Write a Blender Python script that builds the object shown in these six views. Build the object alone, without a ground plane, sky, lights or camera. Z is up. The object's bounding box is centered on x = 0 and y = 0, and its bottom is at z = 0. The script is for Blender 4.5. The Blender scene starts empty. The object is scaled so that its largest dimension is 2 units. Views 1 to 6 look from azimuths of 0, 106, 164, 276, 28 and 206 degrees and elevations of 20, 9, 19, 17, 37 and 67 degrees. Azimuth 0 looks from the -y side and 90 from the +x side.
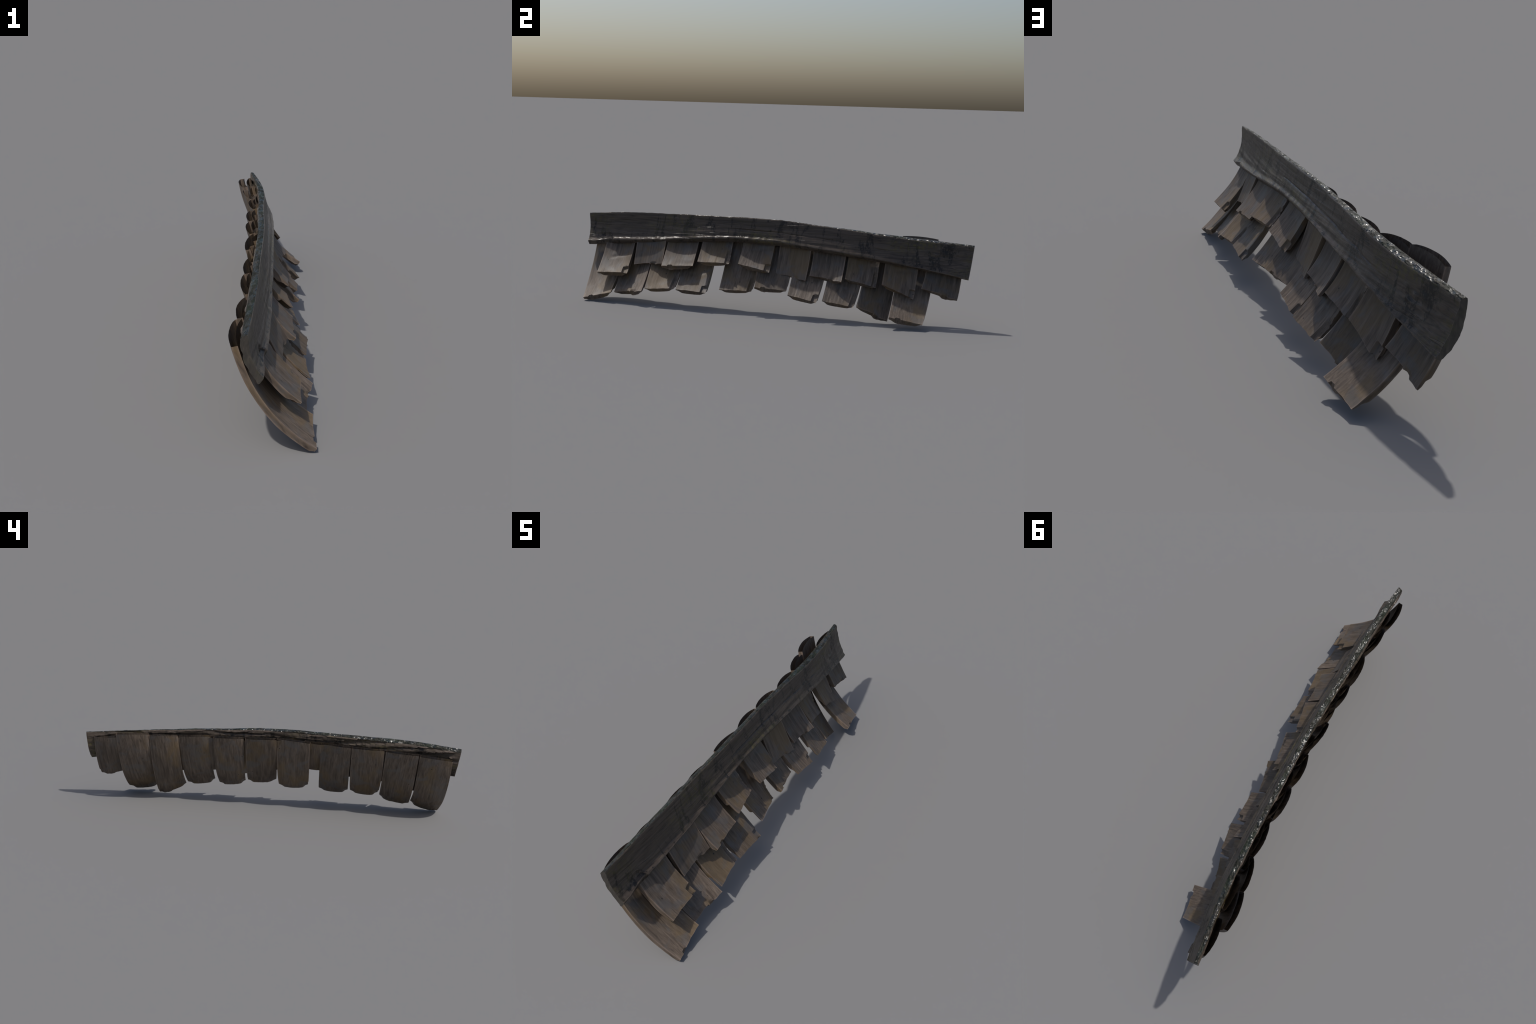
"""Weathered eave fragment: a warped wooden fascia plank with two overlapping
rows of curved, chipped wooden shingles hanging behind and below it."""
import bpy, bmesh, math, random
from mathutils import Vector, Matrix, noise

random.seed(11)

# ------------------------------------------------------------------ helpers
KN = [-1.0, -0.75, -0.5, -0.25, 0.0, 0.25, 0.5, 0.75, 1.0]


def spline(vals):
    """natural cubic spline over the nine stations KN along the plank"""
    n = len(vals)
    h = KN[1] - KN[0]
    cp, dp = [0.0] * n, [0.0] * n
    for i in range(1, n - 1):
        rhs = 6 * (vals[i - 1] - 2 * vals[i] + vals[i + 1]) / h / h
        den = 4 - cp[i - 1]
        cp[i] = 1 / den
        dp[i] = (rhs - dp[i - 1]) / den
    m = [0.0] * n
    for i in range(n - 2, 0, -1):
        m[i] = dp[i] - cp[i] * m[i + 1]

    def f(t):
        i = max(0, min(n - 2, int((t - KN[0]) / h)))
        a = (KN[i + 1] - t) / h
        b = 1 - a
        return (a * vals[i] + b * vals[i + 1]
                + ((a ** 3 - a) * m[i] + (b ** 3 - b) * m[i + 1]) * h * h / 6)
    return f


def sstep(a, b, x):
    if a == b:
        return 1.0 if x > a else 0.0
    t = max(0.0, min(1.0, (x - a) / (b - a)))
    return t * t * (3 - 2 * t)


def nz(x, y, z, seed=0.0):
    return noise.noise(Vector((x + seed * 7.31, y - seed * 3.7, z + seed * 1.9)))


# ------------------------------------------------------------------ materials
class NT:
    def __init__(self, name):
        self.mat = bpy.data.materials.new(name)
        self.mat.use_nodes = True
        self.t = self.mat.node_tree
        self.t.nodes.clear()

    def n(self, kind, **kw):
        nd = self.t.nodes.new(kind)
        for k, v in kw.items():
            setattr(nd, k, v)
        return nd

    def set(self, nd, key, val):
        if isinstance(val, bpy.types.NodeSocket):
            self.t.links.new(val, nd.inputs[key])
        else:
            nd.inputs[key].default_value = val

    def mapping(self, vec, scale, loc=(0, 0, 0)):
        m = self.n("ShaderNodeMapping")
        self.set(m, "Vector", vec)
        m.inputs["Scale"].default_value = scale
        m.inputs["Location"].default_value = loc
        return m.outputs[0]

    def noise(self, vec, scale, detail=4, rough=0.55, dist=0.0):
        m = self.n("ShaderNodeTexNoise")
        self.set(m, "Vector", vec)
        m.inputs["Scale"].default_value = scale
        m.inputs["Detail"].default_value = detail
        m.inputs["Roughness"].default_value = rough
        m.inputs["Distortion"].default_value = dist
        return m.outputs[0]

    def ramp(self, fac, stops):
        r = self.n("ShaderNodeValToRGB")
        self.set(r, "Fac", fac)
        el = r.color_ramp.elements
        while len(el) < len(stops):
            el.new(0.5)
        for e, (p, c) in zip(el, stops):
            e.position = p
            e.color = (c, c, c, 1) if isinstance(c, (int, float)) else (*c, 1)
        return r.outputs[0]

    def math(self, op, a, b=0.0, c=0.0, clamp=False):
        m = self.n("ShaderNodeMath", operation=op, use_clamp=clamp)
        self.set(m, 0, a)
        self.set(m, 1, b)
        if op == "MULTIPLY_ADD":
            self.set(m, 2, c)
        return m.outputs[0]

    def mix(self, fac, a, b, blend="MIX"):
        m = self.n("ShaderNodeMix", data_type="RGBA", blend_type=blend)
        self.set(m, 0, fac)
        for k, v in ((6, a), (7, b)):
            if isinstance(v, tuple):
                v = (*v, 1)
            self.set(m, k, v)
        return m.outputs[2]

    def bump(self, height, strength, dist, normal=None):
        b = self.n("ShaderNodeBump")
        self.set(b, "Height", height)
        b.inputs["Strength"].default_value = strength
        b.inputs["Distance"].default_value = dist
        if normal is not None:
            self.set(b, "Normal", normal)
        return b.outputs[0]

    def finish(self, col, rough, normal, spec=0.5):
        p = self.n("ShaderNodeBsdfPrincipled")
        self.set(p, "Base Color", col)
        self.set(p, "Roughness", rough)
        self.set(p, "Normal", normal)
        self.set(p, "Specular IOR Level", spec)
        o = self.n("ShaderNodeOutputMaterial")
        self.t.links.new(p.outputs[0], o.inputs[0])
        return self.mat


def shingle_material():
    s = NT("weathered_shingle_wood")
    tc = s.n("ShaderNodeTexCoord").outputs["Object"]
    rnd = s.n("ShaderNodeObjectInfo").outputs["Random"]
    # shift the pattern from shingle to shingle
    off = s.n("ShaderNodeCombineXYZ")
    s.set(off, 0, s.math("MULTIPLY", rnd, 17.0))
    s.set(off, 1, s.math("MULTIPLY", rnd, 9.0))
    s.set(off, 2, s.math("MULTIPLY", rnd, 5.0))
    add = s.n("ShaderNodeVectorMath", operation="ADD")
    s.set(add, 0, tc)
    s.set(add, 1, off.outputs[0])
    v = add.outputs[0]
    grain = s.noise(s.mapping(v, (110, 7, 60)), 1.0, 6, 0.62, 0.4)
    fine = s.noise(s.mapping(v, (320, 18, 200)), 1.0, 3, 0.6)
    patch = s.noise(v, 14.0, 3, 0.5, 0.6)
    big = s.noise(s.mapping(v, (9, 5, 9)), 1.0, 2, 0.5)
    col = s.ramp(grain, [(0.30, (0.050, 0.036, 0.026)), (0.45, (0.094, 0.070, 0.051)),
                         (0.58, (0.132, 0.100, 0.075)), (0.74, (0.190, 0.148, 0.114))])
    # olive-brown stain and bluish-grey weathering in soft patches
    col = s.mix(s.ramp(big, [(0.52, 0.0), (0.62, 0.6)]), col, (0.142, 0.096, 0.046))
    col = s.mix(s.ramp(patch, [(0.52, 0.0), (0.64, 0.6)]), col, (0.098, 0.091, 0.086))
    col = s.mix(s.ramp(fine, [(0.30, 0.45), (0.48, 0.0)]), col, (0.045, 0.034, 0.027))
    # per piece tint
    tint = s.ramp(rnd, [(0.0, 0.80), (0.5, 0.97), (1.0, 1.10)])
    col = s.mix(1.0, col, tint, "MULTIPLY")
    # small dark nail / worm holes
    vor = s.n("ShaderNodeTexVoronoi")
    s.set(vor, "Vector", v)
    vor.inputs["Scale"].default_value = 16.0
    hole = s.ramp(vor.outputs["Distance"], [(0.035, 1.0), (0.06, 0.0)])
    col = s.mix(hole, col, (0.020, 0.015, 0.012))
    # paler worn arrises
    geo = s.n("ShaderNodeNewGeometry").outputs["Pointiness"]
    worn = s.math("MULTIPLY", s.ramp(geo, [(0.515, 0.0), (0.57, 0.75)]),
                  s.ramp(patch, [(0.35, 0.3), (0.6, 1.0)]))
    col = s.mix(worn, col, (0.27, 0.20, 0.155))
    h = s.math("ADD", s.math("MULTIPLY", grain, 0.8), s.math("MULTIPLY", fine, 0.4))
    nrm = s.bump(h, 0.45, 0.002)
    rough = s.ramp(patch, [(0.3, 0.66), (0.7, 0.52)])
    return s.finish(col, rough, nrm, 0.45)


def plank_material():
    s = NT("damp_mossy_plank_wood")
    tc = s.n("ShaderNodeTexCoord").outputs["Object"]
    sep = s.n("ShaderNodeSeparateXYZ")
    s.set(sep, 0, tc)
    grain = s.noise(s.mapping(tc, (60, 3.2, 90)), 1.0, 7, 0.62, 1.1)
    fine = s.noise(s.mapping(tc, (200, 9, 260)), 1.0, 4, 0.6)
    patch = s.noise(tc, 9.0, 5, 0.6, 0.8)
    drip = s.noise(s.mapping(tc, (18, 24, 3.2)), 1.0, 5, 0.62, 0.5)
    moss = s.noise(s.mapping(tc, (7, 3.2, 7), (3, 1, 4)), 1.0, 4, 0.6)
    speck = s.noise(tc, 75.0, 4, 0.7)
    col = s.ramp(grain, [(0.30, (0.030, 0.022, 0.016)), (0.48, (0.066, 0.051, 0.039)),
                         (0.68, (0.104, 0.081, 0.063))])
    # blue-black damp blotches running down from the top edge
    blot = s.math("MULTIPLY", s.ramp(drip, [(0.52, 0.0), (0.58, 1.0)]),
                  s.ramp(speck, [(0.42, 0.1), (0.52, 1.0)]))
    col = s.mix(s.math("MULTIPLY", blot, 0.9), col, (0.014, 0.012, 0.010))
    # yellow-green moss film
    mm = s.math("MULTIPLY", s.ramp(moss, [(0.50, 0.0), (0.66, 1.0)]),
                s.ramp(speck, [(0.44, 0.0), (0.62, 1.0)]))
    col = s.mix(s.math("MULTIPLY", mm, 0.95), col, (0.098, 0.084, 0.026))
    # long dark drying checks
    crk = s.noise(s.mapping(tc, (10, 1.1, 34), (0, 2.0, 0.3)), 1.0, 3, 0.5, 0.6)
    line = s.ramp(s.math("ABSOLUTE", s.math("SUBTRACT", crk, 0.5)), [(0.0, 1.0), (0.012, 0.0)])
    line = s.math("MULTIPLY", line, s.ramp(patch, [(0.48, 0.0), (0.56, 1.0)]))
    col = s.mix(s.math("MULTIPLY", line, 0.8), col, (0.014, 0.012, 0.010))
    # paler, rubbed arrises
    geo = s.n("ShaderNodeNewGeometry").outputs["Pointiness"]
    worn = s.math("MULTIPLY", s.ramp(geo, [(0.515, 0.0), (0.56, 0.8)]),
                  s.ramp(speck, [(0.38, 0.2), (0.6, 1.0)]))
    col = s.mix(worn, col, (0.150, 0.118, 0.098))
    h = s.math("ADD", s.math("MULTIPLY", grain, 0.9), s.math("MULTIPLY", fine, 0.35))
    h = s.math("SUBTRACT", h, s.math("MULTIPLY", line, 0.8))
    nrm = s.bump(h, 0.55, 0.003)
    rough = s.ramp(speck, [(0.3, 0.42), (0.7, 0.58)])
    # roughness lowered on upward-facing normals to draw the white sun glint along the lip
    sn = s.n("ShaderNodeSeparateXYZ")
    s.set(sn, 0, s.n("ShaderNodeNewGeometry").outputs["Normal"])
    ledge = s.ramp(sn.outputs[2], [(0.30, 0.0), (0.55, 1.0)])
    slick = s.math("MAXIMUM", s.math("MULTIPLY", worn, 1.2, clamp=True), ledge)
    rough = s.mix(slick, rough, (0.22, 0.22, 0.22))
    return s.finish(col, rough, nrm, 0.32)


def wet_top_material():
    s = NT("wet_black_green_grain")
    tc = s.n("ShaderNodeTexCoord").outputs["Object"]
    grain = s.noise(s.mapping(tc, (60, 12, 60)), 1.0, 6, 0.6, 1.0)
    lump = s.noise(s.mapping(tc, (85, 50, 85)), 1.0, 1, 0.5)
    patch = s.noise(tc, 10.0, 4, 0.6)
    col = s.ramp(grain, [(0.32, (0.010, 0.011, 0.008)), (0.52, (0.022, 0.022, 0.017)),
                         (0.72, (0.052, 0.044, 0.036))])
    col = s.mix(s.ramp(patch, [(0.5, 0.0), (0.62, 0.6)]), col, (0.016, 0.023, 0.014))
    h = s.math("ADD", lump, s.math("MULTIPLY", grain, 0.25))
    nrm = s.bump(h, 1.0, 0.012)
    wet = s.noise(s.mapping(tc, (55, 22, 55), (1, 5, 2)), 1.0, 3, 0.6)
    rough = s.ramp(wet, [(0.46, 0.62), (0.57, 0.20)])
    return s.finish(col, rough, nrm, s.ramp(wet, [(0.46, 0.20), (0.57, 0.80)]))


def end_grain_material():
    s = NT("dark_end_grain")
    tc = s.n("ShaderNodeTexCoord").outputs["Object"]
    g = s.noise(s.mapping(tc, (70, 30, 24)), 1.0, 6, 0.65, 0.6)
    patch = s.noise(tc, 22.0, 4, 0.6)
    col = s.ramp(g, [(0.3, (0.022, 0.020, 0.017)), (0.55, (0.060, 0.052, 0.043)),
                     (0.75, (0.105, 0.088, 0.070))])
    col = s.mix(s.ramp(patch, [(0.52, 0.0), (0.66, 0.5)]), col, (0.060, 0.060, 0.030))
    nrm = s.bump(g, 0.6, 0.003)
    return s.finish(col, 0.5, nrm, 0.5)


MAT_SHINGLE = shingle_material()
MAT_PLANK = plank_material()
MAT_TOP = wet_top_material()
MAT_END = end_grain_material()


def mesh_object(name, verts, faces, mats, mat_idx=None, smooth_angle=35):
    me = bpy.data.meshes.new(name)
    me.from_pydata(verts, [], faces)
    for m in mats:
        me.materials.append(m)
    if mat_idx:
        me.polygons.foreach_set("material_index", mat_idx)
    bm = bmesh.new()
    bm.from_mesh(me)
    bmesh.ops.recalc_face_normals(bm, faces=bm.faces)
    lim = math.radians(smooth_angle)
    for f in bm.faces:
        f.smooth = True
    for e in bm.edges:
        if len(e.link_faces) == 2 and e.calc_face_angle(0.0) > lim:
            e.smooth = False
    bm.to_mesh(me)
    bm.free()
    ob = bpy.data.objects.new(name, me)
    bpy.context.scene.collection.objects.link(ob)
    return ob


# ------------------------------------------------------------------ the thing
root = bpy.data.objects.new("roof_eave_fragment", None)
root["label"] = "warped dark wooden beam with two rows of hanging shingles"
root["category"] = "roof shingles"
bpy.context.scene.collection.objects.link(root)

# ------------------------------------------------------------------ plank
# four long arrises as functions of y: front top, back top, front lip, back bottom
FTx = spline([-0.069, -0.049, -0.041, -0.031, -0.028, -0.031, -0.029, -0.044, -0.080])
FTz = spline([0.424, 0.444, 0.450, 0.455, 0.455, 0.440, 0.418, 0.397, 0.381])
BTx = spline([-0.092, -0.075, -0.066, -0.055, -0.052, -0.054, -0.056, -0.071, -0.098])
BTz = spline([0.408, 0.430, 0.438, 0.447, 0.448, 0.437, 0.421, 0.404, 0.385])
FBx = spline([-0.017, -0.001, 0.007, 0.011, 0.014, 0.016, 0.013, 0.002, -0.023])
FBz = spline([0.283, 0.307, 0.327, 0.350, 0.353, 0.336, 0.309, 0.275, 0.233])
DROP = spline([0.026, 0.024, 0.023, 0.024, 0.024, 0.022, 0.018, 0.013, 0.009])
SAG = spline([0.016, 0.013, 0.009, 0.006, 0.006, 0.006, 0.007, 0.008, 0.009])
BULGE = spline([0.014, 0.014, 0.013, 0.012, 0.012, 0.012, 0.014, 0.018, 0.022])


def build_plank():
    ny, nf, nb, nk, nt = 760, 34, 7, 26, 7
    ring_n = nf + nb + nk + nt
    verts, kind = [], []
    for j in range(ny):
        w = j / (ny - 1)
        y0 = -1.0 + 2.0 * w
        ft = Vector((FTx(y0), 0, FTz(y0)))
        bt = Vector((BTx(y0), 0, BTz(y0)))
        fb = Vector((FBx(y0), 0, FBz(y0)))
        bb = Vector((fb.x - 0.016, 0, fb.z - DROP(y0)))
        # slow waviness of the arrises
        ft.z += 0.0030 * nz(y0 * 6, 1, 0) + 0.0016 * nz(y0 * 25, 2, 0)
        bt.z += 0.0030 * nz(y0 * 6, 1, 0) + 0.0014 * nz(y0 * 21, 3, 0)
        bt.x += 0.0020 * nz(y0 * 9, 4, 0)
        fb.z += 0.0028 * nz(y0 * 9, 5, 0) + 0.0016 * nz(y0 * 38, 6, 0)
        fb.x += 0.0022 * nz(y0 * 11, 7, 0) + 0.0010 * nz(y0 * 45, 8, 0)
        bb.z += 0.0016 * nz(y0 * 14, 9, 0)
        sag, bul = SAG(y0), BULGE(y0)
        nF = Vector((fb.z - ft.z, 0, -(fb.x - ft.x))).normalized()      # away from camera side
        if nF.x > 0:
            nF.negate()
        ring = []
        for i in range(nf):                       # front, top to lip
            s = i / nf
            p = ft.lerp(fb, s) + nF * sag * math.sin(math.pi * s ** 1.15)
            # shallow groove above the lip
            p += nF * (0.0040 - 0.0024 * sstep(-0.1, 0.6, y0)) * math.exp(-((s - 0.87) / 0.080) ** 2)
            ring.append((p, 0, s))
        for i in range(nb):                       # under-lip bevel
            ring.append((fb.lerp(bb, i / nb), 1, i / nb))
        nB = Vector((-(bt.z - bb.z), 0, bt.x - bb.x)).normalized()
        if nB.x > 0:
            nB.negate()
        for i in range(nk):                       # back, bottom to top
            s = i / nk
            ring.append((bb.lerp(bt, s) + nB * bul * math.sin(math.pi * s ** 0.85), 2, s))
        for i in range(nt):                       # top
            s = i / nt
            p = bt.lerp(ft, s)
            p.z += 0.0012 * math.sin(math.pi * s)
            ring.append((p, 3, s))
        # soften the arrises
        pts = [r[0].copy() for r in ring]
        for _ in range(2):
            pts = [pts[k] * 0.5 + (pts[k - 1] + pts[(k + 1) % ring_n]) * 0.25 for k in range(ring_n)]
        for k in range(ring_n):
            p, kd, s = pts[k], ring[k][1], ring[k][2]
            # raking ends: the top reaches a little further than the bottom
            hfrac = max(0.0, min(1.0, (p.z - bb.z) / max(1e-4, ft.z - bb.z)))
            lo, hi = -0.983 - 0.016 * hfrac ** 1.5, 0.985 + 0.015 * hfrac
            endw = 1.0
            y = lo + (hi - lo) * w
            if kd == 0:
                g = (0.0013 * nz(p.z * 55, y * 2.2, 11) + 0.0010 * nz(p.z * 140, y * 4.5, 12)
                     + 0.0022 * nz(y * 2.4, p.z * 9, 13))
                # a long drying check along the middle of the face
                cl = 0.56 + 0.10 * nz(y * 1.6, 0, 14) + 0.02 * nz(y * 9, 0, 15)
                cw = sstep(-0.30, -0.05, y) * (1 - sstep(0.55, 0.75, y))
                g -= 0.0030 * cw * math.exp(-((s - cl) / 0.014) ** 2)
                # second short check
                cl2 = 0.74 + 0.05 * nz(y * 3, 1, 14)
                g -= 0.0012 * (sstep(-0.62, -0.5, y) * (1 - sstep(-0.15, 0.0, y))) * math.exp(-((s - cl2) / 0.018) ** 2)
                # knot swirl near the far end
                dk = math.hypot((y - 0.83) / 0.05, (s - 0.42) / 0.20)
                g += 0.0022 * math.cos(dk * 7) * math.exp(-dk * dk)
                g += 0.0020 * sstep(0.70, 0.9, y) * nz(y * 26, p.z * 60, 16)
                # splintered scoop broken out of the lip near the near end
                brk = -0.833 + 0.010 * nz(s * 14, 3, 17) - 0.10 * (1 - s)
                sc = (1 - sstep(brk - 0.010, brk, y)) * sstep(-0.955, -0.865, y) * sstep(0.60, 0.90, s)
                g -= 0.011 * sc
                g += 0.0022 * nz(y * 60, s * 22, 18) * sc
                p = p - nF * g
                p.z += 0.006 * sc
            elif kd == 1:
                sc = (1 - sstep(-0.846, -0.834, y)) * sstep(-0.955, -0.865, y)
                p = p + Vector((-0.010 * sc * (1 - s), 0, 0.004 * sc * (1 - s)))
                p.z += 0.0012 * nz(y * 30, s * 3, 21)
            elif kd == 2:
                rough = (0.0042 * nz(y * 7 + p.z * 26, p.z * 34, 31) + 0.0030 * nz(y * 14 + p.z * 40, p.z * 90, 32)
                         + 0.0016 * nz(y * 45, p.z * 160, 33))
                # stepped, torn fibres, coarser towards y = -1
                tear = nz(y * 4.5 + p.z * 30, p.z * 48, 34)
                rough += 0.0060 * (sstep(-0.12, 0.03, tear) - 0.5) * (1.5 - 0.9 * (y + 1) / 2)
                rough *= 0.25 + 0.75 * sstep(0.0, 0.05, min(y + 1.0, 1.0 - y))
                p = p + nB * rough
            else:
                edge = math.sin(math.pi * s)
                p.z += edge * (0.0016 * nz(y * 40, p.x * 60, 41) + 0.0012 * nz(y * 110, p.x * 120, 42))
            verts.append((p.x, y, p.z))
            if j < ny - 1:
                kind.append(0 if kd in (0, 1) else (0 if kd == 2 else 1))
    faces, midx = [], []
    for j in range(ny - 1):
        for k in range(ring_n):
            k2 = (k + 1) % ring_n
            faces.append((j * ring_n + k, j * ring_n + k2, (j + 1) * ring_n + k2, (j + 1) * ring_n + k))
            midx.append(1 if (k >= ring_n - nt) else 0)
    # end caps: the front arc is stitched to the back arc
    for j, flip in ((0, False), (ny - 1, True)):
        base = j * ring_n
        loop = [base + k for k in range(ring_n)]
        faces.append(tuple(loop if flip else loop[::-1]))
        midx.append(2)
    ob = mesh_object("plank", verts, faces, [MAT_PLANK, MAT_TOP, MAT_END], midx, 40)
    ob.parent = root
    return ob


build_plank()

# ------------------------------------------------------------------ shingles
# Each shingle: chip pattern, lower front corners (south, north) and the
# corresponding upper front corners tucked behind the plank.
LONG_ROW = [
    ("A", (0.151, -0.925, 0.0145), (0.143, -0.776, 0.054), (-0.098, -0.956, 0.368), (-0.092, -0.788, 0.382), 0.92),
    ("D", (0.123, -0.765, 0.050), (0.149, -0.604, 0.074), (-0.088, -0.782, 0.383), (-0.066, -0.614, 0.388), 0.8),
    ("B", (0.140, -0.590, 0.086), (0.128, -0.440, 0.099), (-0.068, -0.600, 0.392), (-0.076, -0.430, 0.398), 0.8),
    ("C", (0.133, -0.425, 0.095), (0.147, -0.266, 0.096), (-0.072, -0.428, 0.398), (-0.055, -0.270, 0.405), 0.8),
    ("B", (0.116, -0.202, 0.110), (0.093, -0.045, 0.112), (-0.076, -0.210, 0.408), (-0.050, -0.035, 0.412), 0.8),
    ("A", (0.119, -0.020, 0.137), (0.088, 0.132, 0.127), (-0.062, -0.026, 0.412), (-0.070, 0.137, 0.408), 0.8),
    ("C", (0.117, 0.148, 0.113), (0.124, 0.289, 0.092), (-0.068, 0.148, 0.408), (-0.068, 0.307, 0.402), 0.8),
    ("B", (0.131, 0.322, 0.102), (0.114, 0.468, 0.082), (-0.058, 0.330, 0.404), (-0.070, 0.494, 0.396), 0.8),
    ("D", (0.099, 0.484, 0.080), (0.075, 0.629, 0.021), (-0.072, 0.505, 0.396), (-0.104, 0.652, 0.394), 0.8),
    ("A", (0.145, 0.647, 0.055), (0.122, 0.800, 0.032), (-0.106, 0.656, 0.406), (-0.123, 0.826, 0.398)),
]
SHORT_ROW = [
    ("C", (0.099, -0.871, 0.143), (0.102, -0.708, 0.154), (-0.068, -0.880, 0.380), (-0.062, -0.716, 0.390)),
    ("D", (0.043, -0.692, 0.187), (0.060, -0.529, 0.205), (-0.048, -0.700, 0.386), (-0.036, -0.534, 0.396), 0.3),
    ("A", (0.091, -0.521, 0.200), (0.082, -0.357, 0.213), (-0.050, -0.526, 0.396), (-0.056, -0.360, 0.405)),
    ("B", (0.083, -0.331, 0.234), (0.060, -0.174, 0.236), (-0.054, -0.335, 0.410), (-0.062, -0.180, 0.414)),
    ("C", (0.073, -0.122, 0.238), (0.073, 0.037, 0.212), (-0.048, -0.120, 0.415), (-0.044, 0.040, 0.412)),
    ("D", (0.034, 0.061, 0.195), (0.057, 0.219, 0.178), (-0.038, 0.066, 0.402), (-0.036, 0.226, 0.396), 0.3),
    ("D", (0.053, 0.237, 0.203), (0.073, 0.399, 0.189), (-0.050, 0.238, 0.405), (-0.044, 0.400, 0.398)),
    ("B", (0.056, 0.413, 0.202), (0.040, 0.560, 0.172), (-0.050, 0.415, 0.398), (-0.062, 0.565, 0.390)),
    ("C", (0.048, 0.591, 0.190), (0.036, 0.742, 0.131), (-0.056, 0.596, 0.392), (-0.068, 0.750, 0.382), 0.7),
    ("D", (0.016, 0.773, 0.178), (0.005, 0.942, 0.135), (-0.076, 0.790, 0.376), (-0.088, 0.955, 0.369)),
]


def front_trim(kind, u):
    """how far (m) the front skin falls short of the nominal lower edge"""
    d = 0.0007 * math.sin(u * 9.0 + ord(kind)) + 0.0005 * math.sin(u * 23.0)
    if kind == "A":                                   # small bite a quarter of the way along
        d += 0.009 * (sstep(0.18, 0.20, u) - sstep(0.30, 0.37, u)) + 0.003 * sstep(0.34, 0.40, u) * (1 - u)
    elif kind == "D":                                 # slanting edge, step and chip right of the middle
        d += 0.0075 * (u / 0.55 if u < 0.53 else 1.0) * (1 - sstep(0.53, 0.56, u))
        d += 0.007 * (sstep(0.56, 0.58, u) - sstep(0.68, 0.76, u))
    elif kind == "C":
        d += 0.003 * sstep(0.82, 0.86, u)
    elif kind == "B":
        d += 0.003 * sstep(0.84, 0.90, u)
    return d


def back_trim(kind, u):
    d = 0.0006 * math.sin(u * 7.0 + ord(kind))
    if kind == "A":
        d -= 0.003 * (sstep(0.18, 0.22, u) - sstep(0.32, 0.37, u))
    elif kind == "D":
        d += 0.006 * (1 - sstep(0.50, 0.58, u)) - 0.003 * (sstep(0.56, 0.60, u) - sstep(0.70, 0.76, u))
    return d


TOP_ARC = 0.009          # the upper end is cut to a low arch


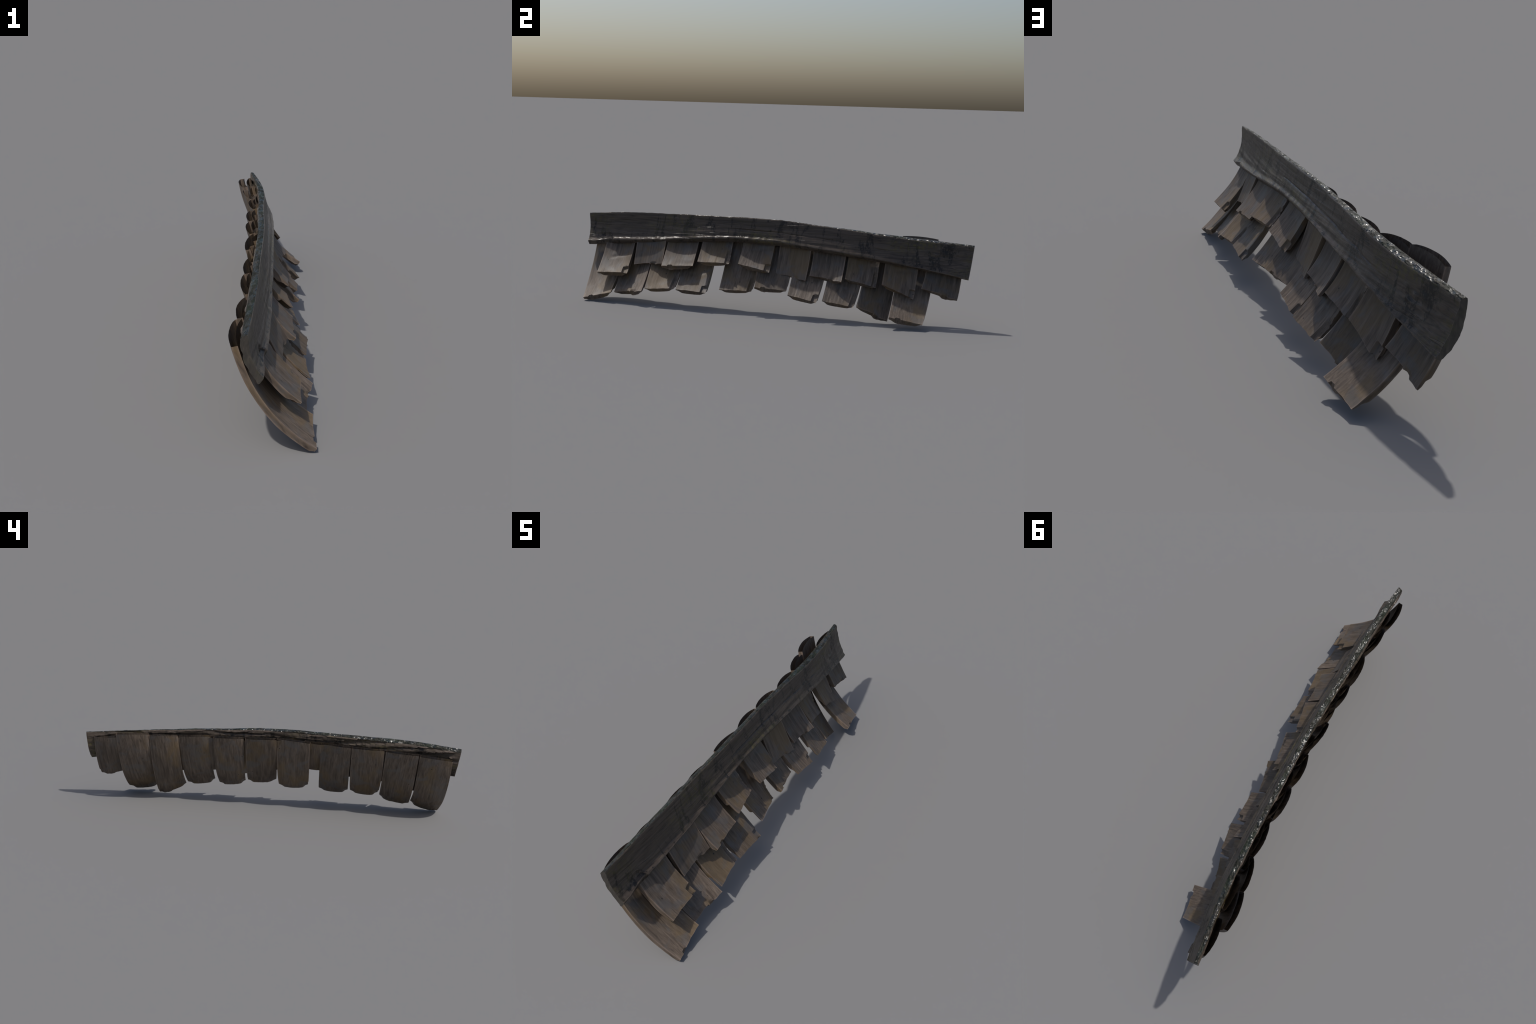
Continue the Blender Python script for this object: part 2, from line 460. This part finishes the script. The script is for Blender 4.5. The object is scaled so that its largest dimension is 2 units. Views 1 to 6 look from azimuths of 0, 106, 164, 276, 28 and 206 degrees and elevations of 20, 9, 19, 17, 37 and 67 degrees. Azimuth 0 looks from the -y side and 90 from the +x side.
def build_shingle(idx, kind, sb, nb_, st, nt_, curl=1.0):
    sb, nb_, st, nt_ = (Vector(v) for v in (sb, nb_, st, nt_))
    seed = idx * 1.7 + 3
    nu, nv = 41, 64
    bot, top = (sb + nb_) / 2, (st + nt_) / 2
    down = (bot - top)
    L = down.length
    ydir = down.normalized()
    across = ((nb_ - sb) + (nt_ - st)).normalized()
    n0 = across.cross(ydir).normalized()
    if n0.x < 0:
        n0.negate()
    xdir = ydir.cross(n0).normalized()
    W = (nb_ - sb).length

    def base(u, v):
        v = v - (TOP_ARC if idx < 10 else 0.001) / L * 4 * u * (1 - u) * max(0.0, 1 - 2 * v)
        s = st.lerp(sb, v)
        n = nt_.lerp(nb_, v)
        p = s.lerp(n, u)
        # the sides run parallel for most of the length, then draw in
        lat = max(0.0, v) ** 3 - v
        p.y += (sb - st).lerp(nb_ - nt_, u).y * lat
        p = p - n0 * ((0.24 * L * L + 0.002) * curl * 4 * v * (1 - v))
        return p - n0 * ((0.010 - 0.007 * v) * 4 * u * (1 - u))

    def frame_normal(u, v):
        e = 1e-3
        a = base(min(1, u + e), v) - base(max(0, u - e), v)
        b = base(u, v + e) - base(u, v - e)
        n = a.cross(b).normalized()
        return n if n.dot(n0) > 0 else -n

    fr, bk = [], []
    side = {"A": 0.020, "B": 0.018, "C": 0.020, "D": 0.019}[kind]
    for j in range(nv):
        vv = (j / (nv - 1))
        v = 1 - (1 - vv) ** 1.35                    # finer rows towards the lower end
        for i in range(nu):
            u = i / (nu - 1)
            # ---- front skin
            vf = v * (1 - front_trim(kind, u) / L)
            p = base(u, vf)
            n = frame_normal(u, vf)
            d = (1 - vf) * L
            g = (0.0011 * nz(u * 4.0, vf * L * 9, seed) + 0.0007 * nz(u * 16, vf * L * 14, seed + 1)
                 + 0.0018 * nz(u * 1.6, vf * L * 5, seed + 2))
            if kind == "B":                          # rotted strip at the north edge
                g -= 0.0075 * sstep(0.85, 0.90, u) * (1 - sstep(0.055, 0.080, d + 0.012 * nz(u * 30, d * 90, 5)))
                g -= 0.0030 * sstep(0.86, 0.92, u) * (1 - sstep(0.09, 0.16, d)) * (0.5 + nz(u * 20, d * 120, 6))
            elif kind == "C":                        # notch in the north edge
                g -= 0.0095 * sstep(0.83, 0.86, u) * (1 - sstep(0.032, 0.037, d - 0.02 * (u - 0.85)))
                g -= 0.002 * math.exp(-((d - 0.085 - 0.04 * u) / 0.010) ** 2) * sstep(0.2, 0.4, u)
            elif kind == "D":
                g -= 0.0030 * (1 - sstep(0.006, 0.014, d)) * (sstep(0.56, 0.60, u) - sstep(0.72, 0.8, u))
            elif kind == "A":
                g -= 0.0020 * (1 - sstep(0.01, 0.04, d)) * sstep(0.3, 0.45, u) * u
            fr.append(p + n * g)
            # ---- back skin
            vb = v * (1 - back_trim(kind, u) / L)
            p = base(u, vb)
            n = frame_normal(u, vb)
            d = (1 - vb) * L
            t = side + (0.0030 + 0.0070 * v ** 3) * (4 * u * (1 - u)) ** 0.8
            # lower back corners are broken away
            cs, as_, ks = {"A": (0.016, 0.004, 0.3), "B": (0.056, 0.012, 0.88),
                           "C": (0.050, 0.011, 0.35), "D": (0.020, 0.005, 0.4)}[kind]
            cn, an, kn = {"A": (0.045, 0.010, 0.5), "B": (0.022, 0.008, 0.5),
                          "C": (0.020, 0.008, 0.5), "D": (0.040, 0.009, 0.6)}[kind]
            t -= as_ * (1 - sstep(0.06, 0.20, u)) * (1 - sstep(cs * ks, cs, d))
            t -= an * (1 - sstep(0.06, 0.20, 1 - u)) * (1 - sstep(cn * kn, cn, d))
            t -= 0.003 * (1 - sstep(0.0, 0.012, d))
            t += 0.0014 * nz(u * 3, vb * L * 8, seed + 4) + 0.0008 * nz(u * 14, vb * L * 16, seed + 5)
            q = p - n * t
            # side faces lean inwards towards the back
            q -= xdir * (0.5 - u) * 2 * (0.0035 - 0.0035 * v) * sstep(0.30, 0.5, abs(u - 0.5))
            bk.append(q)

    org = top
    rot = Matrix((xdir, ydir, n0)).transposed()
    inv = rot.transposed()
    verts = [tuple(inv @ (p - org)) for p in fr + bk]
    N = nu * nv
    faces = []
    for j in range(nv - 1):
        for i in range(nu - 1):
            a = j * nu + i
            faces.append((a, a + 1, a + nu + 1, a + nu))
            faces.append((N + a, N + a + nu, N + a + nu + 1, N + a + 1))
    nm = 3                                            # rows across the thickness

    def strip(ids):
        """rough edge face between front and back skins"""
        rows = [[a for a, _ in ids]]
        for m in range(1, nm + 1):
            w = m / (nm + 1)
            row = []
            for a, b in ids:
                pa, pb = Vector(verts[a]), Vector(verts[b])
                p = pa.lerp(pb, w)
                k = 0.0009 * nz(p.x * 90, p.y * 40, p.z * 200, seed)
                verts.append((p.x + k, p.y + k, p.z))
                row.append(len(verts) - 1)
            rows.append(row)
        rows.append([b for _, b in ids])
        # share the first and last columns with neighbouring strips through welding
        for r0, r1 in zip(rows, rows[1:]):
            for k in range(len(ids) - 1):
                faces.append((r0[k], r1[k], r1[k + 1], r0[k + 1]))

    # the two long sides and the lower end; the upper end stays open (hollow shell)
    outline = ([(j * nu, N + j * nu) for j in range(nv)]
               + [((nv - 1) * nu + i, N + (nv - 1) * nu + i) for i in range(1, nu)]
               + [(j * nu + nu - 1, N + j * nu + nu - 1) for j in range(nv - 2, -1, -1)])
    strip(outline)
    ob = mesh_object("shingle", verts, faces, [MAT_SHINGLE], None, 38)
    ob.matrix_world = Matrix.Translation(org) @ rot.to_4x4()
    ob.parent = root
    return ob


for k, spec in enumerate(LONG_ROW + SHORT_ROW):
    build_shingle(k, *spec)
